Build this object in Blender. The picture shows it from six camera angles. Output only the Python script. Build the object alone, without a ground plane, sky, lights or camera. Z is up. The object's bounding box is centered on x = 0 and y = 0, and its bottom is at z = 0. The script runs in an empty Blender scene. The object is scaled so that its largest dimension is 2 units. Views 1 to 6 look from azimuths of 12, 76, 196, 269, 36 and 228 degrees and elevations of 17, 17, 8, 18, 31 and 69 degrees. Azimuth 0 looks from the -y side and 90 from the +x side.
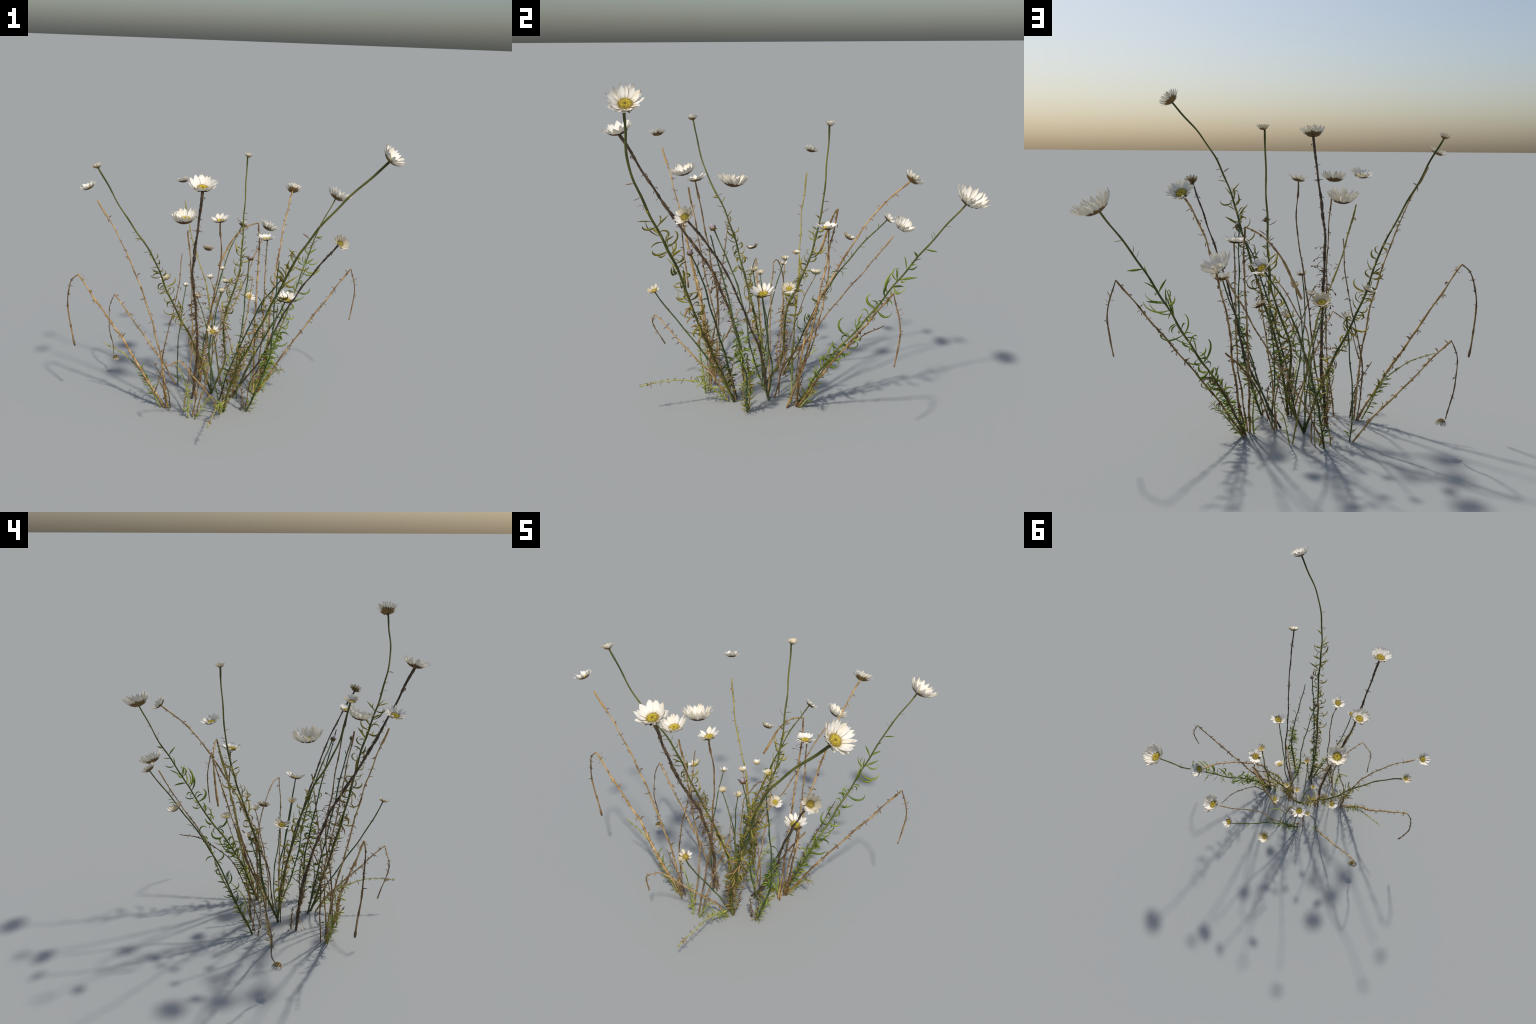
# A wild clump of white everlasting daisies: splayed green, brown and straw-coloured
# stems, papery cupped flower heads with yellow discs, curled living and dead leaves.
import bpy, math, random
from mathutils import Vector, Matrix, Quaternion

random.seed(11)
D2R = math.pi / 180.0

# ------------------------------------------------------------------ materials
def new_mat(name):
    m = bpy.data.materials.new(name)
    m.use_nodes = True
    nt = m.node_tree
    b = nt.nodes["Principled BSDF"]
    return m, nt, b

def plant_mat(name, cols, scale=30.0, stretch=(1, 1, 1), rough=0.65, translucent=0.0,
              vary=0.25, bump=0.15, fine=220.0):
    """Blotchy plant tissue: a soft noise picks among the colours in `cols`,
    a finer one roughens the tone; Object Info > Random shifts whole pieces."""
    m, nt, b = new_mat(name)
    N, L = nt.nodes, nt.links
    tc = N.new("ShaderNodeTexCoord")
    mp = N.new("ShaderNodeMapping"); mp.inputs["Scale"].default_value = stretch
    L.new(tc.outputs["Object"], mp.inputs["Vector"])
    n1 = N.new("ShaderNodeTexNoise"); n1.inputs["Scale"].default_value = scale
    n1.inputs["Detail"].default_value = 4.0
    L.new(mp.outputs[0], n1.inputs["Vector"])
    info = N.new("ShaderNodeObjectInfo")
    add = N.new("ShaderNodeMath"); add.operation = 'MULTIPLY_ADD'
    L.new(info.outputs["Random"], add.inputs[0]); add.inputs[1].default_value = vary
    L.new(n1.outputs["Fac"], add.inputs[2])
    sub = N.new("ShaderNodeMath"); sub.operation = 'SUBTRACT'
    L.new(add.outputs[0], sub.inputs[0]); sub.inputs[1].default_value = vary * 0.5
    cr = N.new("ShaderNodeValToRGB")
    els = cr.color_ramp.elements
    while len(els) < len(cols): els.new(0.5)
    for i, c in enumerate(cols):
        els[i].position = 0.3 + 0.4 * i / max(1, len(cols) - 1)
        els[i].color = (*c, 1)
    L.new(sub.outputs[0], cr.inputs["Fac"])
    n2 = N.new("ShaderNodeTexNoise"); n2.inputs["Scale"].default_value = fine
    n2.inputs["Detail"].default_value = 3.0
    L.new(mp.outputs[0], n2.inputs["Vector"])
    mr = N.new("ShaderNodeMapRange"); mr.inputs["To Min"].default_value = 0.60
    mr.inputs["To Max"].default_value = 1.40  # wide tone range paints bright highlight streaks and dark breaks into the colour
    L.new(n2.outputs["Fac"], mr.inputs["Value"])
    mul = N.new("ShaderNodeMix"); mul.data_type = 'RGBA'; mul.blend_type = 'MULTIPLY'
    mul.inputs["Factor"].default_value = 1.0
    L.new(cr.outputs["Color"], mul.inputs[6]); L.new(mr.outputs[0], mul.inputs[7])
    L.new(mul.outputs[2], b.inputs["Base Color"])
    b.inputs["Roughness"].default_value = rough
    b.inputs["Specular IOR Level"].default_value = 0.25
    if bump:
        bp = N.new("ShaderNodeBump"); bp.inputs["Strength"].default_value = bump
        bp.inputs["Distance"].default_value = 0.002
        L.new(n2.outputs["Fac"], bp.inputs["Height"]); L.new(bp.outputs[0], b.inputs["Normal"])
    if translucent:
        tr = N.new("ShaderNodeBsdfTranslucent"); L.new(mul.outputs[2], tr.inputs["Color"])
        mx = N.new("ShaderNodeMixShader"); mx.inputs[0].default_value = translucent
        L.new(b.outputs[0], mx.inputs[1]); L.new(tr.outputs[0], mx.inputs[2])
        L.new(mx.outputs[0], N["Material Output"].inputs["Surface"])
    return m

def petal_mat():
    """Papery white bract: creamy streaks along its length, straw-tinted foot and rim."""
    m, nt, b = new_mat("papery_white_petal")
    N, L = nt.nodes, nt.links
    tc = N.new("ShaderNodeTexCoord")
    mp = N.new("ShaderNodeMapping"); mp.inputs["Scale"].default_value = (1.2, 16, 1.2)
    L.new(tc.outputs["Object"], mp.inputs["Vector"])
    n = N.new("ShaderNodeTexNoise"); n.inputs["Scale"].default_value = 2.2
    n.inputs["Detail"].default_value = 4
    L.new(mp.outputs[0], n.inputs["Vector"])
    cr = N.new("ShaderNodeValToRGB")
    cr.color_ramp.elements[0].position = 0.25; cr.color_ramp.elements[0].color = (0.80, 0.74, 0.63, 1)
    cr.color_ramp.elements[1].position = 0.55; cr.color_ramp.elements[1].color = (0.94, 0.915, 0.85, 1)
    L.new(n.outputs["Fac"], cr.inputs["Fac"])
    info = N.new("ShaderNodeObjectInfo")
    tint = N.new("ShaderNodeValToRGB")
    tint.color_ramp.elements[0].color = (1, 1, 1, 1)
    tint.color_ramp.elements[1].position = 1.0; tint.color_ramp.elements[1].color = (0.97, 0.91, 0.80, 1)
    tint.color_ramp.elements.new(0.7).color = (1, 0.99, 0.96, 1)
    L.new(info.outputs["Random"], tint.inputs["Fac"])
    mul = N.new("ShaderNodeMix"); mul.data_type = 'RGBA'; mul.blend_type = 'MULTIPLY'
    mul.inputs["Factor"].default_value = 1
    L.new(cr.outputs["Color"], mul.inputs[6]); L.new(tint.outputs["Color"], mul.inputs[7])
    # straw tint at the foot of the petal (object x runs outwards, 0.33 at the foot)
    sep = N.new("ShaderNodeSeparateXYZ"); L.new(tc.outputs["Object"], sep.inputs[0])
    foot = N.new("ShaderNodeMapRange"); foot.inputs["From Min"].default_value = 0.34
    foot.inputs["From Max"].default_value = 0.58; foot.inputs["To Min"].default_value = 0.55
    foot.inputs["To Max"].default_value = 0.0
    L.new(sep.outputs[0], foot.inputs["Value"])
    mx = N.new("ShaderNodeMix"); mx.data_type = 'RGBA'
    L.new(foot.outputs[0], mx.inputs[0]); L.new(mul.outputs[2], mx.inputs[6])
    mx.inputs[7].default_value = (0.58, 0.45, 0.20, 1)
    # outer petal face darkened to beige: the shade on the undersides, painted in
    geo = N.new("ShaderNodeNewGeometry")
    out = N.new("ShaderNodeMix"); out.data_type = 'RGBA'; out.blend_type = 'MULTIPLY'
    L.new(geo.outputs["Backfacing"], out.inputs[0]); L.new(mx.outputs[2], out.inputs[6])
    out.inputs[7].default_value = (0.90, 0.87, 0.81, 1)
    mx = out
    L.new(mx.outputs[2], b.inputs["Base Color"])
    b.inputs["Roughness"].default_value = 0.55
    b.inputs["Specular IOR Level"].default_value = 0.3
    bp = N.new("ShaderNodeBump"); bp.inputs["Strength"].default_value = 0.25
    bp.inputs["Distance"].default_value = 0.02
    L.new(n.outputs["Fac"], bp.inputs["Height"]); L.new(bp.outputs[0], b.inputs["Normal"])
    tr = N.new("ShaderNodeBsdfTranslucent"); L.new(mx.outputs[2], tr.inputs["Color"])
    ms = N.new("ShaderNodeMixShader"); ms.inputs[0].default_value = 0.12
    L.new(b.outputs[0], ms.inputs[1]); L.new(tr.outputs[0], ms.inputs[2])
    L.new(ms.outputs[0], N["Material Output"].inputs["Surface"])
    return m

MAT = {
    'petal': petal_mat(),
    'green': plant_mat("dark_green_stem", [(0.045, 0.06, 0.014), (0.09, 0.105, 0.02), (0.18, 0.178, 0.036)], 9, vary=0.2),
    'bluegreen': plant_mat("deep_green_stem", [(0.045, 0.075, 0.03), (0.085, 0.125, 0.045), (0.15, 0.175, 0.055)], 10),
    'olive': plant_mat("olive_stem", [(0.15, 0.12, 0.025), (0.27, 0.235, 0.045), (0.38, 0.32, 0.08)], 14),
    'straw': plant_mat("straw_stem", [(0.16, 0.09, 0.036), (0.42, 0.262, 0.10), (0.62, 0.42, 0.19)], 16, vary=0.18),
    'rust': plant_mat("rusty_dry_stem", [(0.12, 0.072, 0.032), (0.29, 0.18, 0.078), (0.47, 0.31, 0.145)], 18),
    'brown': plant_mat("dark_brown_stem", [(0.075, 0.05, 0.028), (0.15, 0.1, 0.056), (0.24, 0.165, 0.095)], 20),
    'lime': plant_mat("lime_stem", [(0.20, 0.22, 0.045), (0.34, 0.38, 0.075), (0.46, 0.45, 0.14)], 25),
    'leaf_green': plant_mat("fresh_green_leaf", [(0.15, 0.24, 0.03), (0.28, 0.38, 0.05), (0.42, 0.48, 0.08)], 25, translucent=0.3, vary=0.5),
    'leaf_deep': plant_mat("deep_green_leaf", [(0.08, 0.15, 0.024), (0.15, 0.24, 0.04), (0.27, 0.33, 0.06)], 25, translucent=0.25, vary=0.5),
    'leaf_yellow': plant_mat("yellowing_leaf", [(0.28, 0.24, 0.025), (0.48, 0.4, 0.045), (0.62, 0.52, 0.09)], 25, translucent=0.3, vary=0.5),
    'leaf_olive': plant_mat("olive_leaf", [(0.17, 0.15, 0.02), (0.31, 0.275, 0.04), (0.44, 0.37, 0.07)], 25, translucent=0.25, vary=0.5),
    'leaf_lime': plant_mat("lime_leaf", [(0.3, 0.36, 0.05), (0.48, 0.53, 0.09), (0.62, 0.62, 0.18)], 30, translucent=0.3, vary=0.5),
    'leaf_brown': plant_mat("withered_brown_leaf", [(0.14, 0.08, 0.03), (0.31, 0.19, 0.07), (0.46, 0.29, 0.11)], 40, translucent=0.15, vary=0.5),
    'leaf_dark': plant_mat("withered_dark_leaf", [(0.07, 0.042, 0.022), (0.15, 0.09, 0.045), (0.26, 0.165, 0.08)], 40, translucent=0.1, vary=0.5),
    'bract': plant_mat("brown_bract", [(0.085, 0.05, 0.017), (0.16, 0.095, 0.03), (0.26, 0.165, 0.058)], 6, rough=0.7, fine=20, bump=0.1),
    'disc_yellow': plant_mat("yellow_disc_floret", [(0.56, 0.44, 0.04), (0.74, 0.6, 0.06), (0.85, 0.73, 0.12)], 9, fine=25),
    'disc_olive': plant_mat("ochre_disc_floret", [(0.3, 0.22, 0.06), (0.46, 0.36, 0.09), (0.62, 0.52, 0.14)], 9, fine=25),
    'disc_brown': plant_mat("brown_disc_centre", [(0.18, 0.11, 0.03), (0.34, 0.24, 0.05), (0.5, 0.4, 0.08)], 9, fine=25),
    'bud_tip': plant_mat("violet_bud_tip", [(0.20, 0.16, 0.20), (0.34, 0.28, 0.33), (0.48, 0.42, 0.44)], 90, stretch=(3, 3, 1)),
}

# ------------------------------------------------------------------ helpers
ROOT = bpy.data.objects.new("daisy_clump", None)
bpy.context.scene.collection.objects.link(ROOT)
ROOT.empty_display_size = 0.1
ROOT["label"] = "wild clump of white everlasting daisies on straggly stems"
ROOT["category"] = "flowering plant"

def mesh_from(name, verts, faces, mats, face_mats=None, smooth=True):
    me = bpy.data.meshes.new(name)
    me.from_pydata(verts, [], faces)
    for m in mats: me.materials.append(MAT[m])
    if face_mats: me.polygons.foreach_set("material_index", face_mats)
    me.polygons.foreach_set("use_smooth", [smooth] * len(faces))
    me.update()
    return me

def put(name, me, parent, mw=None, stuff=False):
    o = bpy.data.objects.new(name, me)
    bpy.context.scene.collection.objects.link(o)
    o.parent = parent
    if mw is not None: o.matrix_local = mw
    if stuff: o["kind"] = "stuff"
    return o

def spline(P, step=0.012):
    """Catmull-Rom through the control points, resampled about every `step`."""
    P = [Vector(p) for p in P]
    Q = [2 * P[0] - P[1]] + P + [2 * P[-1] - P[-2]]
    out = []
    for i in range(len(P) - 1):
        a, b, c, d = Q[i:i + 4]
        k = max(2, int((c - b).length / step))
        for j in range(k):
            u = j / k
            out.append(0.5 * (2 * b + (c - a) * u + (2 * a - 5 * b + 4 * c - d) * u * u
                              + (3 * b - a - 3 * c + d) * u ** 3))
    out.append(P[-1])
    return out

def frames(pts):
    """Rotation-minimising frames along a polyline: (point, tangent, side, other)."""
    T = []
    for i in range(len(pts)):
        a = pts[max(0, i - 1)]; b = pts[min(len(pts) - 1, i + 1)]
        T.append((b - a).normalized())
    s = T[0].orthogonal().normalized()
    out = []
    for i, t in enumerate(T):
        s = (s - t * s.dot(t)).normalized()
        out.append((pts[i], t, s, t.cross(s)))
    return out

def tube(fr, rad, sides=7):
    V, F = [], []
    n = len(fr)
    for i, (p, t, s, o) in enumerate(fr):
        for k in range(sides):
            a = 2 * math.pi * k / sides
            r = rad(i / (n - 1), k)
            V.append(p + s * (math.cos(a) * r) + o * (math.sin(a) * r))
    for i in range(n - 1):
        for k in range(sides):
            a, b = i * sides + k, i * sides + (k + 1) % sides
            F.append((a, b, b + sides, a + sides))
    V.append(fr[0][0]); V.append(fr[-1][0])
    for k in range(sides):
        F.append((len(V) - 2, (k + 1) % sides, k))
        F.append((len(V) - 1, (n - 1) * sides + k, (n - 1) * sides + (k + 1) % sides))
    return V, F

# ------------------------------------------------------------------ leaves
# A leaf is a lens-section blade swept along a curve in the plane (x outwards, z up the stem).
def blade(length, width, a0, a1, twist=0.0, side=0.0, club=0.0, seg=9, power=1.0, roll=0.0):
    V, F = [], []
    x = z = y = 0.0
    for i in range(seg + 1):
        t = i / seg
        ang = (a0 + (a1 - a0) * t ** power) * D2R
        if i:
            st = length / seg
            x += math.sin(ang) * st; z += math.cos(ang) * st
            y += side * st * t
        w = width * (0.35 + 1.0 * min(1, t * 2.2)) * (1 - t ** 3.0) ** 0.8 * 0.75
        if club: w = width * (0.45 + club * math.exp(-((t - 0.95) / 0.09) ** 2)) * (1 if t < 1 else 0.6)
        w = max(w, width * 0.08)
        nx, nz = math.cos(ang), -math.sin(ang)     # blade normal in the plane
        tw = (roll + twist * t) * D2R
        bx, by, bz = nx * math.sin(tw), math.cos(tw), nz * math.sin(tw)
        ux, uy, uz = nx * math.cos(tw), -math.sin(tw), nz * math.cos(tw)
        th = max(0.0007, w * 0.16); cup = w * 0.22
        V += [(x + bx * w / 2 + ux * cup, y + by * w / 2 + uy * cup, z + bz * w / 2 + uz * cup),
              (x + ux * th, y + uy * th, z + uz * th),
              (x - bx * w / 2 + ux * cup, y - by * w / 2 + uy * cup, z - bz * w / 2 + uz * cup),
              (x - ux * th, y - uy * th, z - uz * th)]
    for i in range(seg):
        for k in range(4):
            a, b = i * 4 + k, i * 4 + (k + 1) % 4
            F.append((a, a + 4, b + 4, b))
    F.append((0, 1, 2, 3)); e = seg * 4
    F.append((e + 3, e + 2, e + 1, e))
    return V, F

def leaf_shapes(kind):
    R = random.Random("shape" + kind)
    out = []
    for i in range(6):
        u = R.uniform
        roll = R.choice((-1, 1)) * u(35, 90)   # most blades turn their face sideways
        if kind == 'ribbon':      # long, leaves the stem flat then hooks upwards
            out.append(blade(0.100 * u(.7, 1.2), 0.0108, u(70, 110), u(-110, 20), u(-30, 30), u(-.5, .5), seg=13, roll=roll, power=u(.8, 2.4)))
        elif kind == 'recurve':   # arches out and rolls back down
            out.append(blade(0.085 * u(.7, 1.2), 0.0105, u(30, 65), u(130, 300), u(-30, 30), u(-.4, .4), seg=13, roll=roll, power=u(.9, 2.0)))
        elif kind == 'broad':     # short broad spreading leaf
            out.append(blade(0.056 * u(.8, 1.2), 0.019, u(40, 75), u(90, 150), u(-30, 30), u(-.3, .3), roll=roll))
        elif kind == 'spear':     # small upright narrow leaf
            out.append(blade(0.046 * u(.7, 1.25), 0.0075, u(25, 60), u(40, 95), u(-30, 30), u(-.4, .4), seg=7, roll=roll))
        elif kind == 'droop':     # withered, hangs
            out.append(blade(0.056 * u(.6, 1.25), 0.0115 * u(.7, 1.2), u(60, 100), u(90, 230), u(-140, 140), u(-.5, .5), roll=roll, power=u(.9, 2.2)))
        elif kind == 'ring':      # tight dry curl
            out.append(blade(0.060 * u(.7, 1.2), 0.0042, u(50, 90), u(300, 460) * R.choice((1, -1)), u(-40, 40), u(-.4, .4), seg=14, roll=roll))
        elif kind == 'knob':      # dry arched stalk with clubbed end
            out.append(blade(0.066 * u(.7, 1.2), 0.0052, u(40, 70), u(95, 190), u(-30, 30), u(-.4, .4), club=1.3, seg=12, roll=roll))
        elif kind == 'stub':      # node remnant on straw stems
            out.append(blade(0.019 * u(.6, 1.3), 0.0048, u(30, 80), u(100, 380), u(-60, 60), u(-.5, .5), seg=9, roll=roll))
        elif kind == 'thread':    # hair-thin bract
            out.append(blade(0.034 * u(.7, 1.3), 0.0036, u(40, 85), u(20, 120), 0, u(-.4, .4), seg=6, roll=roll))
    return out

SHAPES = {k: leaf_shapes(k) for k in ('ribbon', 'recurve', 'broad', 'spear', 'droop', 'ring', 'knob', 'stub', 'thread')}
LEAF_MESH = {}
def leaf_mesh(kind, i, mat):
    key = (kind, i, mat)
    if key not in LEAF_MESH:
        LEAF_MESH[key] = mesh_from("leaf", *SHAPES[kind][i], [mat])
    return LEAF_MESH[key]

BIG = {'ribbon', 'recurve', 'broad'}
named = {'leaf': 0, 'petal': 0}

def at(fr, t):
    return fr[max(0, min(len(fr) - 1, int(round(t * (len(fr) - 1)))))]

# ------------------------------------------------------------------ stems
THIN = 0.80      # overall slenderness of the stems

def stem(name, mat, r0, r1, pts, leaves=(), tip=1.0, flare=0.0, knots=1.0, wob=0.0018, seed=None, parent=None):
    """Sweep a stem from its foot to its tip. leaves: rows of
    (kind, material, from, to, count, scale) along its length."""
    R = random.Random(str(pts[0]) + str(pts[-1]) + str(seed))
    pts = [Vector(p) for p in pts]
    if (pts[-1] - pts[-2]).length < 0.06:                  # end at the foot of the flower head
        tg = (pts[-2] - pts[-3]).normalized()
        d = (pts[-1] - pts[-2]).dot(tg)
        pts[-2] = pts[-2] + tg * d
        head = pts.pop()
        pts[-1] = pts[-1].lerp(head, 0.15)
    r0 *= THIN; r1 *= THIN
    fr = frames(spline(pts))
    n = len(fr)
    # gentle wander
    ph = [R.uniform(0, 6.28) for _ in range(4)]
    fr = [(p + s * wob * math.sin(i * 0.35 + ph[0]) + o * wob * math.sin(i * 0.27 + ph[1]), t, s, o)
          for i, (p, t, s, o) in enumerate(fr)]
    nodes = [R.random() for _ in range(int(n / 3.5))]
    def rad(t, k):
        r = r0 + (r1 - r0) * t
        if tip != 1.0 and t > 0.93: r *= tip
        if flare and t > 0.88: r *= 1 + flare * ((t - 0.88) / 0.12) ** 1.5
        b = 0.0
        for q in nodes:
            d = (t - q) * n
            if abs(d) < 1.5: b = max(b, 1 - abs(d) / 1.5)
        return r * (1 + (0.15 if mat in ('green', 'bluegreen') else 0.5) * knots * b + 0.10 * math.sin(k * 2.3 + t * 40 + ph[2]))
    V, F = tube(fr, rad)
    so = put(name, mesh_from(name, V, F, [mat]), parent or ROOT)
    # leaves: big ones are objects of their own, the small dry litter is one mesh per colour
    litter = {}
    for kind, lmat, ta, tb, count, sc in leaves:
        plane = R.uniform(0, 6.28)
        for j in range(count):
            if kind == 'stub':                 # remnants sit in clusters at the nodes
                k = max(1, count // 3)
                t = ta + (tb - ta) * ((j % k) + .5 + .25 * math.sin(7.3 * (j % k))) / k + R.uniform(-.004, .004)
            else:
                t = ta + (tb - ta) * (j + R.uniform(-.4, .9)) / count
            t = max(0.005, min(0.995, t))
            p, tg, s, o = at(fr, t)
            phi = plane + j * (math.pi / 2 if R.random() < .5 else 2.4) + R.uniform(-.35, .35)
            M = Matrix((s, o, tg)).transposed().to_4x4()
            M = Matrix.Translation(p) @ M @ Matrix.Rotation(phi, 4, 'Z') @ Matrix.Translation((r0 * .6 + (r1 - r0) * .6 * t, 0, 0))
            M = M @ Matrix.Scale(sc * R.uniform(.7, 1.25), 4)
            i = R.randrange(6)
            low = min((M @ Vector(q)).z for q in SHAPES[kind][i][0])
            if low < 0.002: M = Matrix.Translation((0, 0, 0.002 - low)) @ M     # rests on the ground
            if kind in BIG and named['leaf'] < 300:
                named['leaf'] += 1
                put("leaf", leaf_mesh(kind, i, lmat), so, M)
            else:
                v, f = SHAPES[kind][i]
                LV, LF = litter.setdefault(lmat, ([], []))
                b = len(LV)
                LV += [M @ Vector(q) for q in v]
                LF += [tuple(x + b for x in q) for q in f]
    for lmat, (LV, LF) in litter.items():
        nm = "dry_leaf_curls" if lmat in ('leaf_brown', 'leaf_dark', 'straw', 'rust', 'brown') else "small_leaves"
        put(nm, mesh_from(nm, LV, LF, [lmat]), so, stuff=True)
    return so

# ------------------------------------------------------------------ flower heads
FOOT = 0.33       # petals spring from this fraction of the head's radius

def petal_shape(a0, a1, width, seed, length, blunt=.55):
    """Papery petal in unit flower space: x outwards, z along the flower axis."""
    R = random.Random(seed)
    rows, colsn = 9, 5
    V, F = [], []
    x, z = FOOT, 0.06
    tipshift = R.uniform(-.04, .04); wave = R.uniform(0, 6.28)
    for i in range(rows + 1):
        t = i / rows
        ang = (a0 + (a1 - a0) * t) * D2R
        if i:
            st = length / rows
            x += math.cos(ang) * st; z += math.sin(ang) * st
        w = width * (0.38 + 0.62 * math.sin(min(1, t * 1.45) * math.pi / 2)) * (1 - max(0, (t - blunt) / (1 - blunt)) ** 2.0 * 0.94)
        for c in range(colsn):
            u = c / (colsn - 1) * 2 - 1
            cup = 0.17 * width * (u * u) * (1 - 0.4 * t) + 0.010 * math.sin(wave + t * 5 + u * 3)
            rag = 0.035 * math.sin(u * 9 + wave) * (t > .7)
            V.append((x - math.sin(ang) * cup + rag * math.cos(ang), u * w / 2 + tipshift * t * t, z + math.cos(ang) * cup + rag * math.sin(ang)))
    for i in range(rows):
        for c in range(colsn - 1):
            a = i * colsn + c
            F.append((a, a + colsn, a + colsn + 1, a + 1))      # faces look inwards, up the cup
    return V, F

PETALS = {}
def petal_set(cup, bowl):
    """Five petal variants; `bowl` heads have broad blunt petals that curve up into a wall."""
    key = (round(cup / 4) * 4, bowl)
    if key not in PETALS:
        c = key[0]
        if bowl:
            PETALS[key] = [petal_shape(c - 34 + d, c + 26 + d, w, "q%d%d" % (c, i), 1.04 * (1 - FOOT) / math.cos(c * D2R), blunt=.50)
                           for i, (d, w) in enumerate(((0, .34), (3, .30), (-3, .36), (5, .32), (1, .37)))]
            return key, PETALS[key]
        key0, key = key, c
        PETALS[key0] = [petal_shape(key - 18 + d, key + 14 + d, w, "p%d%d" % (key, i), (1 - FOOT) / math.cos(key * D2R))
                        for i, (d, w) in enumerate(((0, .27), (4, .24), (-4, .29), (6, .22), (2, .31)))]
        return key0, PETALS[key0]
    return key, PETALS[key]
PMESH = {}

def add_blob(V, F, M, n=5):
    """tiny rounded floret: a domed five-sided peg"""
    b = len(V)
    for h, r in ((0, .9), (.6, 1.0), (1.0, .55)):
        for k in range(n):
            a = 2 * math.pi * k / n
            V.append(M @ Vector((math.cos(a) * r, math.sin(a) * r, h)))
    V.append(M @ Vector((0, 0, 1.15)))
    c0 = len(F)
    for lv in range(2):
        for k in range(n):
            a, c = b + lv * n + k, b + lv * n + (k + 1) % n
            F.append((a, c, c + n, a + n))
    for k in range(n): F.append((b + 2 * n + k, b + 2 * n + (k + 1) % n, b + 3 * n))
    return len(F) - c0

def disc_mesh(seed, rd=0.36, old=False):
    """Domed disc of spirally packed florets on a brown receptacle."""
    R = random.Random(seed)
    V, F, fm = [], [], []
    rings, seg = 6, 18
    for i in range(rings + 1):                 # receptacle bowl under the disc
        a = i / rings
        r = rd * 1.05 * math.sin(a * math.pi / 2 + .02); z = 0.06 * (1 - math.cos(a * math.pi / 2)) * 2
        for k in range(seg):
            q = 2 * math.pi * k / seg
            V.append(Vector((math.cos(q) * r, math.sin(q) * r, z)))
    for i in range(rings):
        for k in range(seg):
            a, b = i * seg + k, i * seg + (k + 1) % seg
            F.append((a, b, b + seg, a + seg)); fm.append(1)
    N = 120
    for j in range(N):
        q = math.sqrt((j + .5) / N); th = j * 2.39996
        r = q * rd
        z = 0.085 + 0.075 * (1 - q * q) - 0.05 * math.exp(-(q / .28) ** 2)
        s = rd * 0.075 * R.uniform(.8, 1.25)
        M = Matrix.Translation((math.cos(th) * r, math.sin(th) * r, z)) @ Matrix.Rotation(th, 4, 'Z') @ \
            Matrix.Rotation(q * .5, 4, 'Y') @ Matrix.Diagonal((s, s, s * R.uniform(1.0, 2.0), 1))
        k = add_blob(V, F, M)
        sel = 1 if (q > .72 if not old else q > .5) else (2 if q < .20 and not old else 0)
        if R.random() < .12: sel = 1
        fm += [{0: 0, 1: 1, 2: 3}[sel]] * k
    return mesh_from("flower_head", V, F, ['disc_yellow', 'disc_olive', 'bract', 'disc_brown'], fm)
DISCS = [disc_mesh("d%d" % i, rd) for i, rd in enumerate((0.38, 0.42))] + [disc_mesh("old", 0.44, True)]

def bract_cup(cup, seed):
    """Brown papery bracts hugging the underside of the head, in three shingled rows."""
    R = random.Random(seed)
    V, F = [], []
    prof = [(0.0, -.05), (.14, -.045), (.26, -.02), (.34, .03), (.38, .08)]      # bowl
    seg = 16
    for r, z in prof:
        for k in range(seg):
            a = 2 * math.pi * k / seg
            V.append(Vector((math.cos(a) * r, math.sin(a) * r, z)))
    for i in range(len(prof) - 1):
        for k in range(seg):
            a, b = i * seg + k, i * seg + (k + 1) % seg
            F.append((a, b, b + seg, a + seg))
    for row, (n, ln, x0, z0, da) in enumerate(((15, .45, .30, .020, -8), (13, .34, .24, -.005, -14), (11, .26, .16, -.03, -20))):
        for j in range(n):
            phi = 2 * math.pi * (j + .5 * row) / n + R.uniform(-.1, .1)
            l = ln * R.uniform(.75, 1.2); w = .20 * R.uniform(.8, 1.2)
            x, z = x0, z0
            b = len(V); seg = 4
            for i in range(seg + 1):
                t = i / seg
                ang = (cup + da - 14 + 18 * t) * D2R
                if i: x += math.cos(ang) * l / seg; z += math.sin(ang) * l / seg
                ww = w * min(1, .6 + t) * (1 - max(0, (t - .4) / .6) ** 1.6 * .92)
                for u in (-1, 0, 1):
                    V.append(Matrix.Rotation(phi, 3, 'Z') @ Vector((x, u * ww / 2, z + abs(u) * ww * .14)))
            for i in range(seg):
                for c in range(2):
                    a = b + i * 3 + c
                    F.append((a, a + 1, a + 4, a + 3))
    return V, F
BRACT = {}
def bract_mesh(cup):
    k = round(cup / 4) * 4
    if k not in BRACT: BRACT[k] = mesh_from("bract_cup", *bract_cup(k, "b%d" % k), ['bract'])
    return BRACT[k]

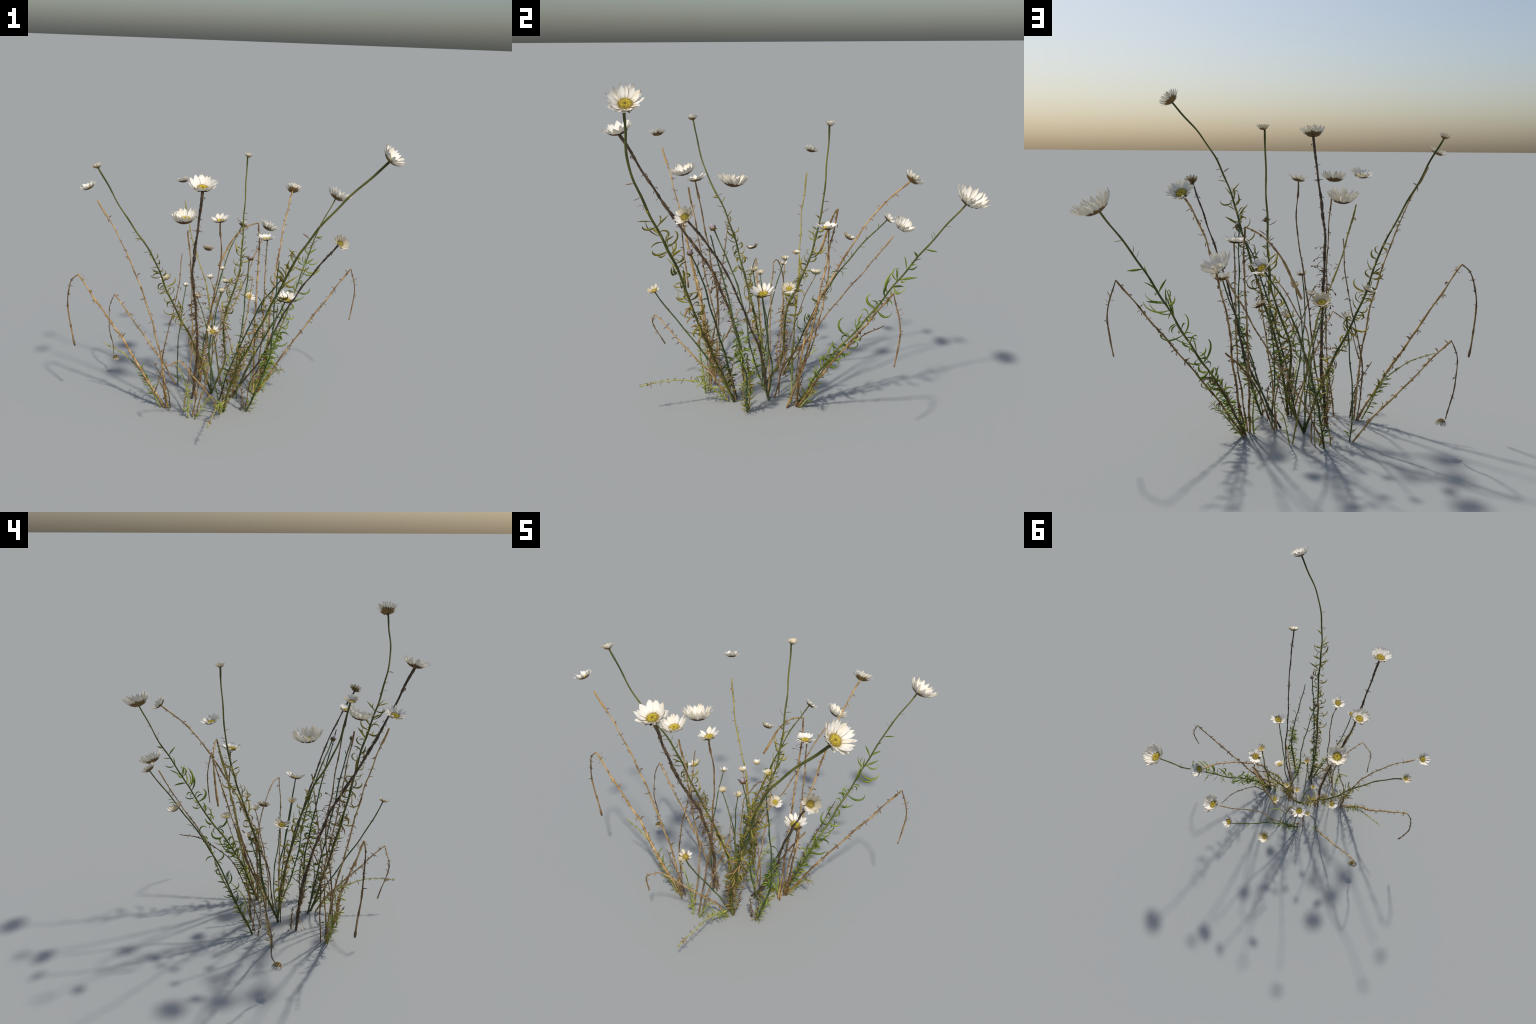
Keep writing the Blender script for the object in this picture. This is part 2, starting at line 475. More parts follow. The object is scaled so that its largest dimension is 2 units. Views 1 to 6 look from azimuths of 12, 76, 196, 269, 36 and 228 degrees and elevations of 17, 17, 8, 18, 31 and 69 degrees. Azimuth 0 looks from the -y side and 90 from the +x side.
def flower(centre, axis, R, n=14, whorls=2, cup=42, gaps=0.0, disc=0, single=True, seed=0, bowl=False):
    """Flower head: centre of the open cup, axis it faces along, radius R."""
    rnd = random.Random("f%s%s" % (centre, seed))
    ax = Vector(axis).normalized()
    depth = math.tan(cup * D2R) * (1 - FOOT)
    base = Vector(centre) - ax * R * (depth * 0.5 + 0.03)
    q = Vector((0, 0, 1)).rotation_difference(ax)
    M = Matrix.Translation(base) @ q.to_matrix().to_4x4() @ Matrix.Rotation(rnd.uniform(0, 6.28), 4, 'Z') @ Matrix.Scale(R, 4)
    head = put("flower_head", DISCS[disc], ROOT, M)
    put("bract_cup", bract_mesh(cup - 8 if bowl else cup), head, Matrix.Scale(1.0, 4), stuff=True)
    key, shapes = petal_set(cup, bowl)
    V, F = [], []
    for w in range(whorls):
        for j in range(n - w):
            if rnd.random() < gaps: continue
            phi = 2 * math.pi * (j + .5 * w) / (n - w) + rnd.uniform(-.12, .12)
            i = rnd.randrange(5)
            tilt = (-w * 8 + rnd.uniform(-6, 6)) * D2R
            L = rnd.uniform(.90, 1.06) * (1 - .04 * w)
            # petals hinge at their foot
            P = Matrix.Rotation(phi, 4, 'Z') @ Matrix.Translation((FOOT, 0, .06)) @ Matrix.Rotation(tilt, 4, 'Y') @ \
                Matrix.Rotation(rnd.uniform(-.15, .15), 4, 'X') @ Matrix.Diagonal((L, rnd.uniform(.8, 1.15) * 15.5 / max(n, 11), L, 1)) @ Matrix.Translation((-FOOT, 0, -.06))
            if single and named['petal'] < 300:
                named['petal'] += 1
                if (key, i) not in PMESH: PMESH[key, i] = mesh_from("petal", *shapes[i], ['petal'])
                put("petal", PMESH[key, i], head, P)
            else:
                v, f = shapes[i]; b = len(V)
                V += [P @ Vector(x) for x in v]; F += [tuple(x + b for x in y) for y in f]
    if V: put("petal_whorl", mesh_from("petal_whorl", V, F, ['petal']), head, Matrix.Identity(4), stuff=True)
    return base

def bud(tip, axis, R):
    """Unopened head: brown spiky bracts round a violet-grey tuft."""
    ax = Vector(axis).normalized()
    q = Vector((0, 0, 1)).rotation_difference(ax)
    M = Matrix.Translation(tip) @ q.to_matrix().to_4x4() @ Matrix.Scale(R, 4)
    V, F = [], []
    seg = 12
    prof = [(0.0, -.1), (.45, 0), (.8, .35), (.85, .8), (.72, 1.25), (.60, 1.7), (.45, 2.1), (.2, 2.35), (0, 2.4)]
    fm = []
    for r, z in prof:
        for k in range(seg):
            a = 2 * math.pi * k / seg
            rr = r * (1 + .10 * math.sin(k * 4.1 + z * 3))
            V.append((math.cos(a) * rr, math.sin(a) * rr, z))
    for i in range(len(prof) - 1):
        for k in range(seg):
            a, b = i * seg + k, i * seg + (k + 1) % seg
            F.append((a, b, b + seg, a + seg)); fm.append(0 if i < 4 else 1)
    o = put("flower_bud", mesh_from("flower_bud", V, F, ['bract', 'bud_tip'], fm), ROOT, M)
    rnd = random.Random(str(tip))
    BV, BF = [], []
    for j in range(16):
        v, f = blade(1.5 * rnd.uniform(.7, 1.2), .5, 75 - j * 2, rnd.uniform(-5, 75), 0, 0, seg=6)
        P = Matrix.Rotation(j * 2.4, 4, 'Z') @ Matrix.Translation((.25, 0, .08 * (j % 8)))
        b = len(BV); BV += [P @ Vector(x) for x in v]; BF += [tuple(x + b for x in y) for y in f]
    put("bud_bract", mesh_from("bud_bract", BV, BF, ['bract']), o, Matrix.Identity(4), stuff=True)

# ================================================================== the clump
# ---- flower heads, largest first
hJ = flower((0.519, 0.829, 1.235), (.40, .31, .86), 0.090, n=16, cup=43, bowl=True)
hW = flower((-0.303, -0.210, 1.226), (-.09, .12, .99), 0.086, n=16, cup=43, bowl=True)
hD = flower((0.002, -0.841, 1.570), (.11, -.31, .95), 0.080, n=12, cup=36)
hK = flower((0.932, -0.842, 1.777), (.68, -.08, .73), 0.074, n=16, cup=36)
hE = flower((-0.199, -0.505, 1.319), (.02, -.21, .98), 0.073, n=14, cup=42, bowl=True)
hL = flower((0.044, 0.689, 0.994), (.35, .40, .85), 0.071, n=14, cup=44, bowl=True)
hZ = flower((0.350, -0.194, 0.779), (.15, -.20, .96), 0.068, n=11, cup=32, gaps=.25)
hI = flower((0.216, 0.652, 1.290), (-.05, .71, .70), 0.061, n=13, cup=36, gaps=.08)
hM = flower((0.126, 0.212, 1.037), (-.05, -.01, 1), 0.064, n=10, cup=24, gaps=.32)
hF = flower((-0.005, -0.463, 1.306), (-.14, -.16, .98), 0.058, n=9, cup=28, gaps=.35)
hB = flower((-0.750, -0.584, 1.459), (-.40, -.13, .92), 0.054, n=13, cup=34, gaps=.08)
hC = flower((-0.483, 0.305, 1.360), (-.16, .25, .95), 0.052, n=11, cup=32, gaps=.15, disc=1)
hN = flower((-0.143, 0.678, 0.992), (.27, .66, .70), 0.051, n=10, cup=30, gaps=.25)
hO = flower((0.698, -0.614, 1.277), (.55, -.46, .69), 0.048, n=12, cup=32, gaps=.1, disc=2, single=False)
hG = flower((-0.360, 0.517, 0.833), (.01, .53, .85), 0.047, n=11, cup=36, gaps=.1, disc=1, single=False)
hY = flower((0.069, 0.019, 0.687), (.51, -.21, .83), 0.045, n=13, cup=26, gaps=.05, single=False)
hP = flower((-0.471, -0.068, 0.782), (-.37, -.12, .92), 0.046, n=9, cup=30, gaps=.3, single=False)
hU = flower((-0.142, 0.237, 0.697), (0, .10, 1), 0.041, n=12, cup=34, single=False)
hW2 = flower((0.034, -0.711, 0.730), (.17, -.40, .90), 0.040, n=8, cup=32, gaps=.25, disc=2, single=False)
hA = flower((-0.794, -0.364, 1.539), (-.31, -.03, .95), 0.037, n=10, cup=44, single=False)
hX = flower((-0.848, -0.035, 0.152), (.11, .01, -.99), 0.034, n=10, cup=44, disc=2, single=False)
hH = flower((-0.024, 0.271, 1.564), (.02, .01, 1), 0.032, n=11, cup=44, single=False)
hT = flower((-0.211, 0.071, 0.775), (0, 0, 1), 0.030, n=9, cup=44, single=False)
hV = flower((-0.071, -0.149, 0.766), (0, .05, 1), 0.030, n=9, cup=46, gaps=.1, single=False)
hR = flower((-0.252, -0.069, 0.685), (.05, -.1, 1), 0.028, n=10, cup=50, single=False)
hS = flower((-0.144, 0.119, 0.825), (0, 0, 1), 0.027, n=10, cup=44, single=False)
hQ = flower((-0.392, 0.109, 0.686), (0, .1, 1), 0.028, n=8, cup=44, gaps=.2, single=False)
bud((0.160, -0.402, 1.066), (.15, -.35, .9), 0.016)
bud((0.377, -0.552, 1.010), (.45, -.30, .85), 0.015)

# ---- living flowering stems
stem("flowering_stem", 'green', 0.0095, 0.0062,
     [(-0.007, -0.287, 0.0), (0.091, -0.411, 0.337), (0.229, -0.521, 0.636), (0.366, -0.618, 0.942), (0.506, -0.741, 1.239), (0.680, -0.831, 1.497), (0.913, -0.845, 1.747), hK],
     [('thread', 'leaf_dark', .70, .78, 5, 1.7), ('spear', 'leaf_olive', .55, .70, 9, 1.6), ('ribbon', 'leaf_olive', .26, .66, 28, 1.15), ('recurve', 'leaf_olive', .45, .68, 9, .8), ('ribbon', 'leaf_yellow', .28, .58, 6, .95),
      ('recurve', 'leaf_olive', .3, .6, 12, .8), ('droop', 'leaf_brown', .18, .42, 16, 1.1), ('droop', 'leaf_olive', .16, .44, 14, 1.1), ('recurve', 'leaf_yellow', .2, .4, 8, .8), ('droop', 'leaf_dark', .14, .34, 18, 1.0),
      ('spear', 'leaf_brown', .03, .25, 62, 1.0), ('spear', 'leaf_olive', .03, .3, 35, 1.1), ('spear', 'leaf_lime', .0, .08, 11, .8)],
     flare=.35, knots=.4)
stem("flowering_stem", 'brown', 0.0095, 0.0072,
     [(-0.250, -0.173, 0.0), (-0.203, -0.224, 0.333), (-0.178, -0.355, 0.716), (-0.149, -0.513, 0.978), (-0.079, -0.671, 1.239), (0.001, -0.832, 1.535), hD],
     [('stub', 'leaf_dark', .5, .98, 43, 1.1), ('ring', 'leaf_dark', .42, .72, 27, .7), ('knob', 'leaf_dark', .30, .58, 36, 1.1),
      ('droop', 'leaf_dark', .22, .5, 36, .8), ('knob', 'leaf_brown', .18, .45, 20, 1.0), ('ring', 'leaf_brown', .03, .4, 60, .6), ('stub', 'leaf_brown', .02, .5, 60, 1.2), ('spear', 'leaf_olive', .08, .4, 14, .9),
      ('knob', 'leaf_brown', .0, .03, 6, .9)], knots=1.2)
stem("flowering_stem", 'green', 0.0080, 0.0050,
     [(-0.148, -0.069, 0.0), (-0.254, -0.084, 0.310), (-0.419, -0.142, 0.681), (-0.509, -0.208, 0.964), (-0.649, -0.322, 1.258), (-0.785, -0.359, 1.521), hA],
     [('thread', 'leaf_dark', .70, .76, 6, 1.1), ('spear', 'leaf_olive', .5, .72, 12, 1.0), ('broad', 'leaf_yellow', .5, .66, 3, .6), ('ribbon', 'leaf_yellow', .30, .62, 24, .9),
      ('recurve', 'leaf_yellow', .30, .55, 16, .75), ('recurve', 'leaf_olive', .32, .5, 6, .8), ('droop', 'leaf_brown', .16, .36, 14, .95), ('droop', 'leaf_dark', .12, .36, 10, .9), ('spear', 'leaf_olive', .14, .4, 12, 1.1), ('ring', 'leaf_brown', .06, .4, 44, .6), ('stub', 'leaf_brown', .02, .4, 48, 1.2),
      ('droop', 'leaf_yellow', .12, .26, 15, 1.0), ('spear', 'leaf_lime', .06, .22, 14, 1.1)], flare=.3)
stem("flowering_stem", 'green', 0.0080, 0.0048,
     [(-0.148, -0.075, 0.0), (-0.085, 0.022, 0.218), (-0.105, 0.052, 0.481), (-0.037, 0.162, 0.798), (-0.037, 0.239, 1.118), (-0.033, 0.270, 1.550), hH],
     [('thread', 'leaf_dark', .68, .78, 6, 1.3), ('spear', 'leaf_olive', .55, .7, 11, 1.0), ('ribbon', 'leaf_yellow', .34, .66, 22, .9), ('ribbon', 'leaf_olive', .3, .6, 10, .9), ('recurve', 'leaf_olive', .32, .55, 16, .8),
      ('recurve', 'leaf_yellow', .28, .5, 9, .7), ('droop', 'leaf_brown', .16, .4, 16, .9), ('droop', 'leaf_olive', .16, .42, 12, .9), ('droop', 'leaf_dark', .12, .42, 16, .9), ('knob', 'leaf_dark', .15, .4, 20, .9), ('ring', 'leaf_dark', .03, .42, 60, .6), ('stub', 'leaf_brown', .02, .5, 60, 1.2), ('ring', 'leaf_brown', .03, .3, 27, .8)], flare=.3)
stem("flowering_stem", 'green', 0.0072, 0.0050,
     [(0.132, 0.050, 0.0), (0.216, 0.188, 0.285), (0.282, 0.382, 0.538), (0.348, 0.541, 0.785), (0.409, 0.690, 1.004), (0.496, 0.810, 1.201), hJ],
     [('thread', 'leaf_deep', .72, .92, 6, .9), ('spear', 'leaf_green', .6, .8, 8, 1.5), ('ribbon', 'leaf_green', .22, .70, 26, 1.25), ('recurve', 'leaf_green', .2, .58, 16, .9),
      ('recurve', 'leaf_deep', .25, .6, 7, .9), ('broad', 'leaf_green', .12, .32, 11, .8), ('spear', 'leaf_lime', .01, .26, 50, 1.25), ('spear', 'leaf_green', .08, .3, 22, 1.1), ('knob', 'leaf_dark', .3, .5, 4, .8)])
stem("flowering_stem", 'green', 0.0062, 0.0042,
     [(-0.289, 0.087, 0.0), (-0.284, 0.192, 0.228), (-0.260, 0.290, 0.452), (-0.235, 0.411, 0.651), (-0.202, 0.558, 0.843), (-0.155, 0.669, 0.971), hN],
     [('spear', 'leaf_green', .55, .95, 11, .8), ('recurve', 'leaf_green', .28, .66, 16, .75), ('ribbon', 'leaf_deep', .2, .5, 9, .9), ('spear', 'leaf_deep', .05, .35, 35, 1.0), ('spear', 'leaf_lime', .0, .2, 18, 1.1)])
stem("flowering_stem", 'straw', 0.0056, 0.0044,
     [(0.136, 0.050, 0.0), (0.196, 0.060, 0.360), (0.193, 0.131, 0.596), (0.199, 0.277, 0.861), (0.206, 0.447, 1.110), (0.213, 0.625, 1.268), hI],
     [('stub', 'leaf_brown', .3, .98, 61, 1.0), ('ring', 'leaf_brown', .05, .6, 37, .6), ('stub', 'leaf_dark', .05, .6, 29, 1.2)])
stem("flowering_stem", 'straw', 0.0048, 0.0034,
     [(0.143, -0.011, 0.0), (0.142, 0.077, 0.218), (0.142, 0.152, 0.433), (0.127, 0.221, 0.742), (0.133, 0.222, 1.016), hM],
     [('stub', 'leaf_brown', .05, .95, 47, .9), ('ring', 'leaf_dark', .05, .5, 27, .6)])
stem("flowering_stem", 'rust', 0.0052, 0.0036,
     [(-0.174, -0.408, 0.0), (-0.127, -0.388, 0.299), (-0.105, -0.349, 0.560), (-0.058, -0.385, 0.802), (-0.007, -0.425, 1.049), (-0.004, -0.466, 1.285), hF],
     [('stub', 'leaf_brown', .05, .7, 25, .8)], tip=1.5)
stem("flowering_stem", 'brown', 0.0060, 0.0050,
     [(-0.017, -0.085, 0.0), (0.197, -0.161, 0.336), (0.339, -0.288, 0.679), (0.509, -0.428, 0.993), (0.674, -0.592, 1.247), hO],
     [('stub', 'leaf_dark', .1, .95, 29, .9), ('ring', 'leaf_brown', .05, .4, 10, .6)], tip=1.3)
stem("flowering_stem", 'bluegreen', 0.0052, 0.0044,
     [(-0.025, -0.276, 0.0), (-0.030, -0.379, 0.192), (-0.030, -0.483, 0.362), (-0.016, -0.608, 0.550), (0.022, -0.695, 0.693), hW2],
     [('stub', 'bluegreen', .3, .9, 11, .7)])
stem("flowering_stem", 'bluegreen', 0.0056, 0.0046,
     [(0.008, -0.092, 0.0), (0.089, -0.082, 0.200), (0.164, -0.118, 0.381), (0.252, -0.156, 0.558), (0.337, -0.192, 0.735), hZ],
     [('stub', 'bluegreen', .3, .9, 11, .8)])
stem("flowering_stem", 'bluegreen', 0.0046, 0.0036,
     [(-0.399, -0.026, 0.0), (-0.416, 0.008, 0.176), (-0.409, 0.014, 0.324), (-0.402, 0.049, 0.483), (-0.393, 0.095, 0.650), hQ],
     [('stub', 'bluegreen', .3, .9, 11, .7), ('spear', 'leaf_lime', .02, .2, 14, .9)])
stem("flowering_stem", 'bluegreen', 0.0046, 0.0036,
     [(-0.152, -0.086, 0.0), (-0.143, -0.089, 0.275), (-0.125, -0.110, 0.529), (-0.080, -0.148, 0.745), hV], [('stub', 'bluegreen', .3, .9, 11, .7)])
stem("flowering_stem", 'bluegreen', 0.0046, 0.0036,
     [(-0.144, -0.072, 0.0), (-0.175, -0.039, 0.272), (-0.205, -0.059, 0.514), (-0.250, -0.070, 0.650), hR], [('stub', 'bluegreen', .3, .9, 9, .7)])
stem("flowering_stem", 'rust', 0.0036, 0.0026,
     [(0.0, -0.02, 0.0), (-0.020, -0.008, 0.258), (-0.106, 0.027, 0.506), (-0.205, 0.068, 0.745), hT], [('stub', 'leaf_brown', .1, .95, 25, .8)])
stem("flowering_stem", 'rust', 0.0036, 0.0026,
     [(-0.216, 0.037, 0.0), (-0.221, 0.106, 0.247), (-0.207, 0.174, 0.484), (-0.146, 0.234, 0.670), hU], [('stub', 'leaf_brown', .1, .95, 25, .8)])
stem("budding_stem", 'bluegreen', 0.0058, 0.0042,
     [(0.033, -0.087, 0.0), (0.047, -0.187, 0.307), (0.089, -0.234, 0.576), (0.117, -0.299, 0.811), (0.159, -0.400, 1.067)],
     [('spear', 'leaf_deep', .45, .9, 14, .8), ('recurve', 'leaf_deep', .2, .5, 7, .7), ('broad', 'leaf_green', .14, .42, 10, .8), ('spear', 'leaf_lime', .05, .3, 14, 1.1)])
stem("budding_stem", 'bluegreen', 0.0062, 0.0046,
     [(-0.056, -0.260, 0.0), (0.029, -0.333, 0.296), (0.139, -0.411, 0.571), (0.261, -0.486, 0.845), (0.376, -0.552, 1.012)],
     [('spear', 'leaf_deep', .4, .92, 16, .9), ('broad', 'leaf_deep', .12, .34, 8, .9), ('spear', 'leaf_green', .1, .4, 16, 1.2)])
stem("leafy_stem", 'bluegreen', 0.0075, 0.0036,
     [(0.136, -0.239, 0.0), (0.236, -0.263, 0.274), (0.290, -0.308, 0.480), (0.313, -0.372, 0.788), (0.342, -0.451, 1.090)],
     [('spear', 'leaf_deep', .6, .98, 16, .6), ('recurve', 'leaf_deep', .34, .66, 16, .7), ('broad', 'leaf_deep', .30, .52, 9, .9), ('broad', 'leaf_green', .18, .46, 9, .9), ('ribbon', 'leaf_green', .14, .5, 14, .7),
      ('recurve', 'leaf_green', .12, .5, 16, .8), ('spear', 'leaf_yellow', .05, .4, 16, 1.2), ('spear', 'leaf_lime', .03, .2, 30, 1.0), ('ring', 'leaf_deep', .3, .5, 7, .7), ('thread', 'leaf_olive', .0, .05, 14, 1.2)])

# ---- dead straw stems, some snapped over and hanging
stem("dry_stem", 'straw', 0.0072, 0.0050,
     [(-0.383, -0.339, 0.0), (-0.526, -0.374, 0.255), (-0.642, -0.374, 0.445), (-0.778, -0.411, 0.669), (-0.905, -0.439, 0.875)],
     [('stub', 'leaf_brown', .1, 1, 40, 1.2), ('ring', 'leaf_brown', .15, .55, 34, .95), ('ring', 'straw', .5, .85, 8, .9), ('knob', 'leaf_brown', .95, 1, 8, .5), ('stub', 'leaf_dark', .2, .6, 25, 1.3)])
stem("hanging_dry_tip", 'rust', 0.0066, 0.0034,
     [(-0.957, -0.409, 0.383), (-0.977, -0.416, 0.495), (-0.984, -0.425, 0.606), (-0.983, -0.434, 0.713), (-0.953, -0.439, 0.825), (-0.905, -0.439, 0.875)],
     [('stub', 'leaf_dark', .5, .95, 14, .9)])
stem("dry_stem", 'straw', 0.0058, 0.0040,
     [(-0.417, -0.020, 0.0), (-0.519, -0.003, 0.153), (-0.635, 0.015, 0.286), (-0.753, 0.026, 0.432), (-0.882, 0.046, 0.585)],
     [('stub', 'leaf_brown', .1, 1, 40, 1.1), ('ring', 'leaf_brown', .2, .7, 14, .5)])
stem("hanging_dry_tip", 'brown', 0.0036, 0.0030,
     [(-0.868, -0.030, 0.170), (-0.880, -0.004, 0.234), (-0.907, 0.000, 0.356), (-0.912, 0.024, 0.487), (-0.882, 0.046, 0.585)], [('stub', 'leaf_dark', .2, .95, 14, .8)])
stem("dry_stem", 'straw', 0.0056, 0.0034,
     [(-0.365, -0.342, 0.0), (-0.386, -0.372, 0.307), (-0.426, -0.428, 0.601), (-0.497, -0.468, 0.875), (-0.596, -0.519, 1.158), (-0.703, -0.566, 1.377)],
     [('stub', 'leaf_brown', .05, .93, 61, 1.1), ('ring', 'leaf_brown', .08, .55, 31, .6), ('ring', 'leaf_dark', .0, .06, 14, .8)], tip=1.7)
stem("dry_stem", 'straw', 0.0044, 0.0032,
     [(-0.250, -0.355, 0.0), (-0.204, -0.343, 0.387), (-0.186, -0.401, 0.699), (-0.182, -0.443, 0.991), (-0.191, -0.480, 1.225)],
     [('stub', 'leaf_brown', .05, .93, 43, .9), ('ring', 'leaf_brown', .1, .5, 10, .5)], tip=1.7)
stem("dry_stem", 'olive', 0.0050, 0.0036,
     [(-0.129, 0.090, 0.0), (-0.195, 0.125, 0.336), (-0.262, 0.170, 0.656), (-0.379, 0.217, 0.959), (-0.456, 0.273, 1.226)],
     [('stub', 'leaf_brown', .3, .98, 40, .9), ('ring', 'leaf_dark', .03, .55, 60, .55), ('ring', 'leaf_brown', .03, .5, 30, .6), ('knob', 'leaf_dark', .1, .5, 14, .7)], tip=1.25)
stem("dry_stem", 'rust', 0.0042, 0.0028,
     [(-0.386, -0.309, 0.0), (-0.413, -0.295, 0.291), (-0.370, -0.302, 0.523), (-0.323, -0.274, 0.755), (-0.303, -0.239, 1.011)],
     [('stub', 'leaf_dark', .02, .9, 43, 1.1), ('ring', 'leaf_brown', .1, .6, 14, .5)], tip=1.3)
stem("dry_stem", 'straw', 0.0064, 0.0042,
     [(0.148, 0.052, 0.0), (0.254, 0.117, 0.193), (0.383, 0.194, 0.394), (0.531, 0.279, 0.611), (0.684, 0.364, 0.840)],
     [('stub', 'leaf_brown', .1, .98, 47, 1.1), ('ring', 'leaf_brown', .1, .75, 20, .55), ('stub', 'leaf_dark', .15, .9, 18, 1.2)])
stem("hanging_dry_tip", 'rust', 0.0046, 0.0032,
     [(0.695, 0.380, 0.463), (0.711, 0.390, 0.553), (0.719, 0.392, 0.652), (0.710, 0.384, 0.743), (0.685, 0.364, 0.839)], [('thread', 'leaf_brown', .7, .8, 4, 1.1), ('stub', 'leaf_dark', .4, .9, 9, .7)])
stem("dry_stem", 'straw', 0.0062, 0.0044,
     [(0.127, -0.001, 0.0), (0.093, 0.121, 0.313), (0.079, 0.191, 0.627), (0.074, 0.249, 0.906), (0.055, 0.299, 1.111)],
     [('ring', 'leaf_brown', .5, 1, 14, .8), ('knob', 'leaf_dark', .82, .9, 8, .6), ('stub', 'leaf_brown', .05, .95, 43, 1.1), ('ring', 'leaf_dark', .05, .5, 34, .8)])
stem("hanging_dry_tip", 'straw', 0.0074, 0.0040,
     [(-0.216, 0.286, 0.786), (-0.164, 0.300, 0.902), (-0.102, 0.312, 1.008), (-0.037, 0.313, 1.075), (0.054, 0.300, 1.111)], [('stub', 'leaf_dark', .6, .95, 11, 1.0)])
stem("dry_stem", 'straw', 0.0044, 0.0032,
     [(0.004, -0.082, 0.0), (0.037, -0.083, 0.309), (0.081, -0.089, 0.583), (0.110, -0.080, 0.852)],
     [('stub', 'leaf_brown', .05, .98, 40, .9), ('ring', 'leaf_brown', .3, .95, 8, .7)])
stem("hanging_dry_tip", 'rust', 0.0034, 0.0034,
     [(-0.245, 0.085, 0.0), (-0.225, 0.065, 0.30), (-0.191, 0.054, 0.558), (-0.137, 0.042, 0.661), (-0.054, 0.006, 0.767), (0.037, -0.041, 0.848), (0.110, -0.080, 0.852)], [('stub', 'leaf_dark', .05, .9, 16, .8)])
stem("dry_stem", 'straw', 0.0052, 0.0038,
     [(-0.016, -0.314, 0.0), (-0.060, -0.397, 0.153), (-0.086, -0.499, 0.267), (-0.125, -0.598, 0.395), (-0.162, -0.699, 0.517)],
     [('stub', 'leaf_brown', .05, .98, 40, 1.0), ('ring', 'straw', .05, .3, 10, .6)])
stem("hanging_dry_tip", 'rust', 0.0036, 0.0034,
     [(-0.337, -0.638, 0.257), (-0.286, -0.693, 0.388), (-0.258, -0.708, 0.452), (-0.165, -0.698, 0.516)], [('stub', 'leaf_brown', .1, .95, 18, .9)])
stem("dry_stem", 'rust', 0.0050, 0.0046,
     [(0.007, -0.047, 0.0), (0.095, -0.017, 0.235), (0.155, 0.044, 0.355), (0.204, 0.150, 0.461)], [('stub', 'leaf_brown', .05, .98, 18, .9)])

stem("dry_stem", 'rust', 0.0042, 0.0036,
     [(-0.293, 0.087, 0.0), (-0.214, 0.245, 0.285), (-0.096, 0.375, 0.539), (-0.045, 0.511, 0.724), (0.015, 0.646, 0.928)],
     [('stub', 'leaf_brown', .05, .93, 48, .9), ('ring', 'leaf_brown', .05, .5, 14, .5)], tip=1.5)
stem("dry_stem", 'rust', 0.0044, 0.0030,
     [(0.126, 0.090, 0.0), (0.170, 0.217, 0.257), (0.183, 0.407, 0.405), (0.164, 0.548, 0.452)],
     [('stub', 'leaf_dark', .03, .95, 40, 1.0), ('ring', 'leaf_brown', .05, .5, 12, .5)])
stem("dry_stem", 'rust', 0.0042, 0.0030,
     [(-0.157, -0.401, 0.0), (-0.104, -0.381, 0.227), (-0.082, -0.306, 0.383), (-0.058, -0.232, 0.541)],
     [('stub', 'leaf_brown', .03, .95, 36, 1.0), ('ring', 'leaf_dark', .0, .25, 14, .6)])

# ---- short dead twigs crowding the feet of the stems
TR = random.Random(5)
FEET = [(-.01, -.29), (-.25, -.17), (.13, .05), (-.29, .09), (-.37, -.34), (.11, -.21)]
for k in range(12):
    fx, fy = FEET[k % len(FEET)]
    fx += TR.uniform(-.035, .035); fy += TR.uniform(-.035, .035)
    h = TR.uniform(.13, .42)
    a = math.atan2(fy + .08, fx + .1) + TR.uniform(-1, 1)
    lean = h * TR.uniform(.08, .38)
    dx, dy = math.cos(a) * lean, math.sin(a) * lean
    b = TR.uniform(-.03, .03)
    stem("dead_twig", TR.choice(('rust', 'straw', 'straw', 'brown', 'olive')), 0.0034, 0.0022,
         [(fx, fy, 0), (fx + dx * .35 + b, fy + dy * .35 - b, h * .5), (fx + dx, fy + dy, h)],
         [('stub', TR.choice(('leaf_brown', 'leaf_dark')), .03, .97, 24, 1.1), ('ring', TR.choice(('leaf_brown', 'leaf_dark')), .05, .95, 12, .55)], seed=k)

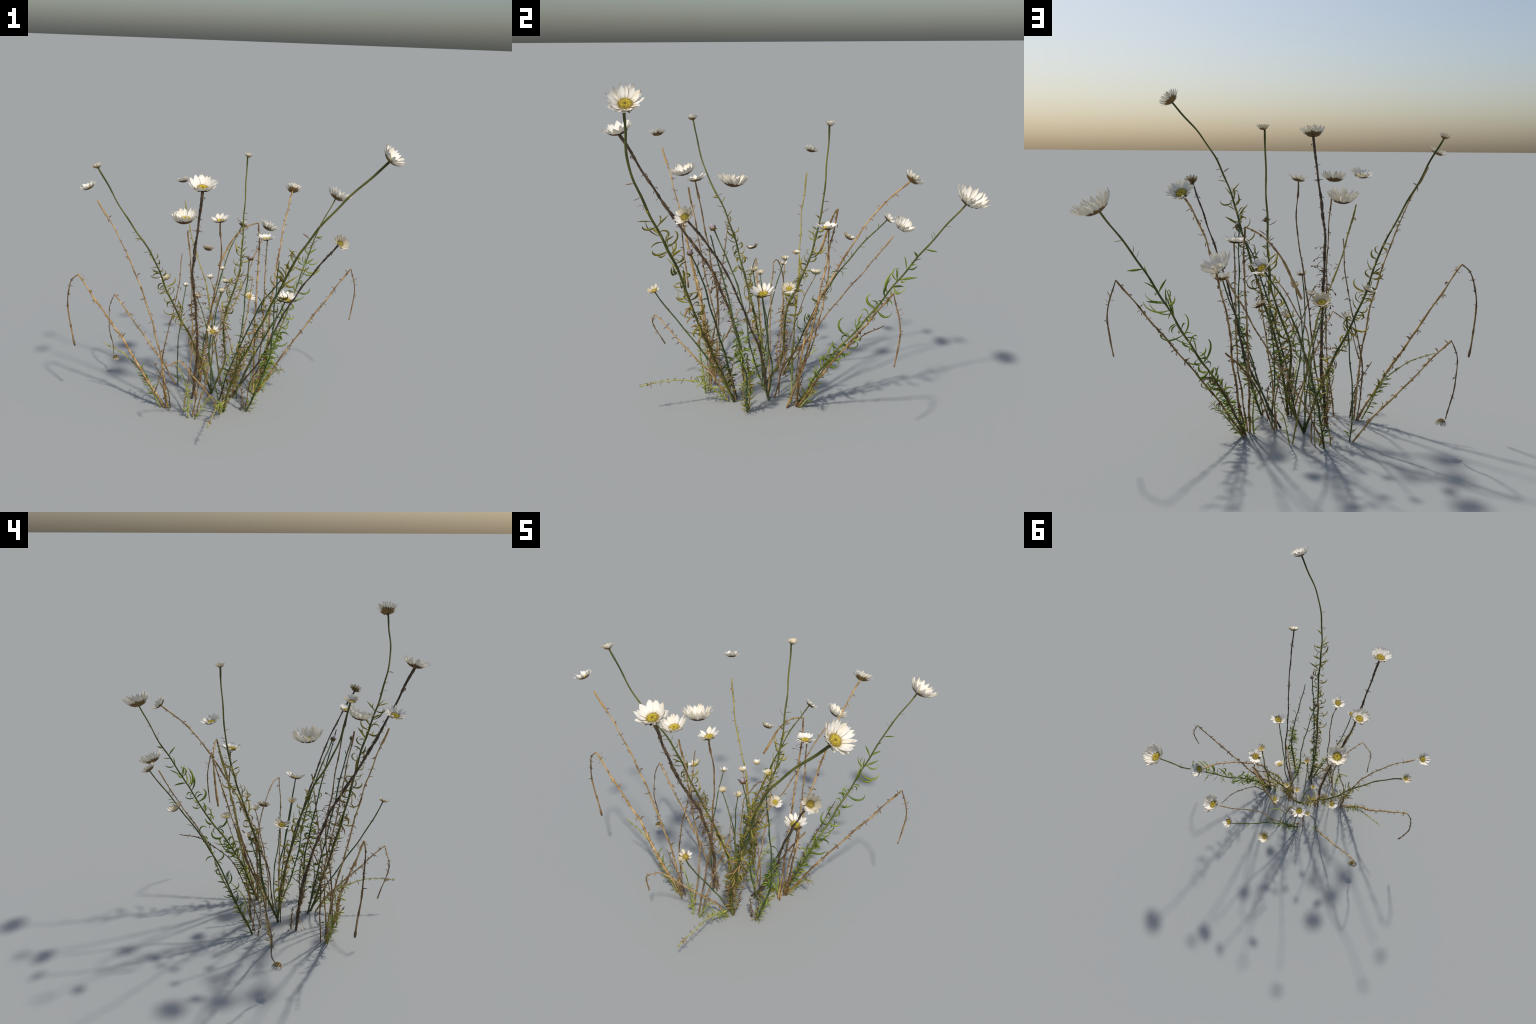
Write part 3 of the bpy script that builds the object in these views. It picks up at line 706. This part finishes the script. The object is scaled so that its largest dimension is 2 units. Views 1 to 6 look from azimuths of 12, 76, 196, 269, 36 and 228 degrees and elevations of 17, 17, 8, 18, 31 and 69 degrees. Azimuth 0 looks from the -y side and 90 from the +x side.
# ---- low young shoots
stem("young_shoot", 'lime', 0.0050, 0.0030,
     [(0.097, 0.026, 0.0), (0.098, 0.030, 0.12), (0.096, 0.029, 0.262)],
     [('spear', 'leaf_lime', .0, .3, 10, .9), ('recurve', 'leaf_lime', .05, .3, 4, .4), ('spear', 'leaf_lime', .6, 1, 8, .8)])
stem("young_shoot", 'lime', 0.0036, 0.0022,
     [(-0.115, 0.100, 0.0), (-0.098, 0.140, 0.15), (-0.075, 0.215, 0.225), (-0.087, 0.255, 0.236)],
     [('ring', 'leaf_lime', .5, .95, 8, .6), ('spear', 'leaf_lime', .2, .9, 12, .7)])
stem("young_shoot", 'lime', 0.0044, 0.0022,
     [(-0.150, -0.430, 0.0), (-0.105, -0.430, 0.09), (-0.060, -0.425, 0.175)],
     [('spear', 'leaf_lime', .05, .9, 20, .7), ('thread', 'straw', .8, 1, 8, .8)])
stem("young_shoot", 'lime', 0.0052, 0.0022,
     [(-0.407, -0.349, 0.0), (-0.512, -0.359, 0.216), (-0.640, -0.356, 0.336), (-0.788, -0.357, 0.406)],
     [('spear', 'leaf_lime', .05, .5, 35, .9), ('recurve', 'leaf_lime', .2, .5, 6, .6), ('ring', 'straw', .6, 1, 15, .8), ('thread', 'leaf_lime', .3, .6, 7, 1.3)])
stem("young_shoot", 'lime', 0.0056, 0.0024,
     [(-0.193, -0.426, 0.0), (-0.196, -0.438, 0.158), (-0.218, -0.445, 0.279), (-0.284, -0.438, 0.381)],
     [('spear', 'leaf_lime', .02, .6, 32, .8), ('broad', 'leaf_lime', .15, .5, 6, .6), ('ring', 'straw', .85, 1, 8, .6)])
stem("young_shoot", 'lime', 0.0050, 0.0024,
     [(-0.012, -0.315, 0.0), (0.008, -0.421, 0.115), (0.021, -0.542, 0.175), (0.041, -0.687, 0.199), (0.044, -0.816, 0.182)],
     [('spear', 'leaf_lime', .05, .45, 35, .8), ('broad', 'leaf_lime', .15, .45, 6, .6), ('stub', 'leaf_brown', .45, .95, 18, 1.1), ('ring', 'leaf_brown', .85, 1, 10, .8)])
stem("young_shoot", 'lime', 0.0048, 0.0022,
     [(0.147, 0.061, 0.0), (0.197, 0.093, 0.073), (0.252, 0.106, 0.137), (0.309, 0.080, 0.174)],
     [('spear', 'leaf_lime', .02, .8, 32, .8), ('thread', 'straw', .7, 1, 14, 1.1)])
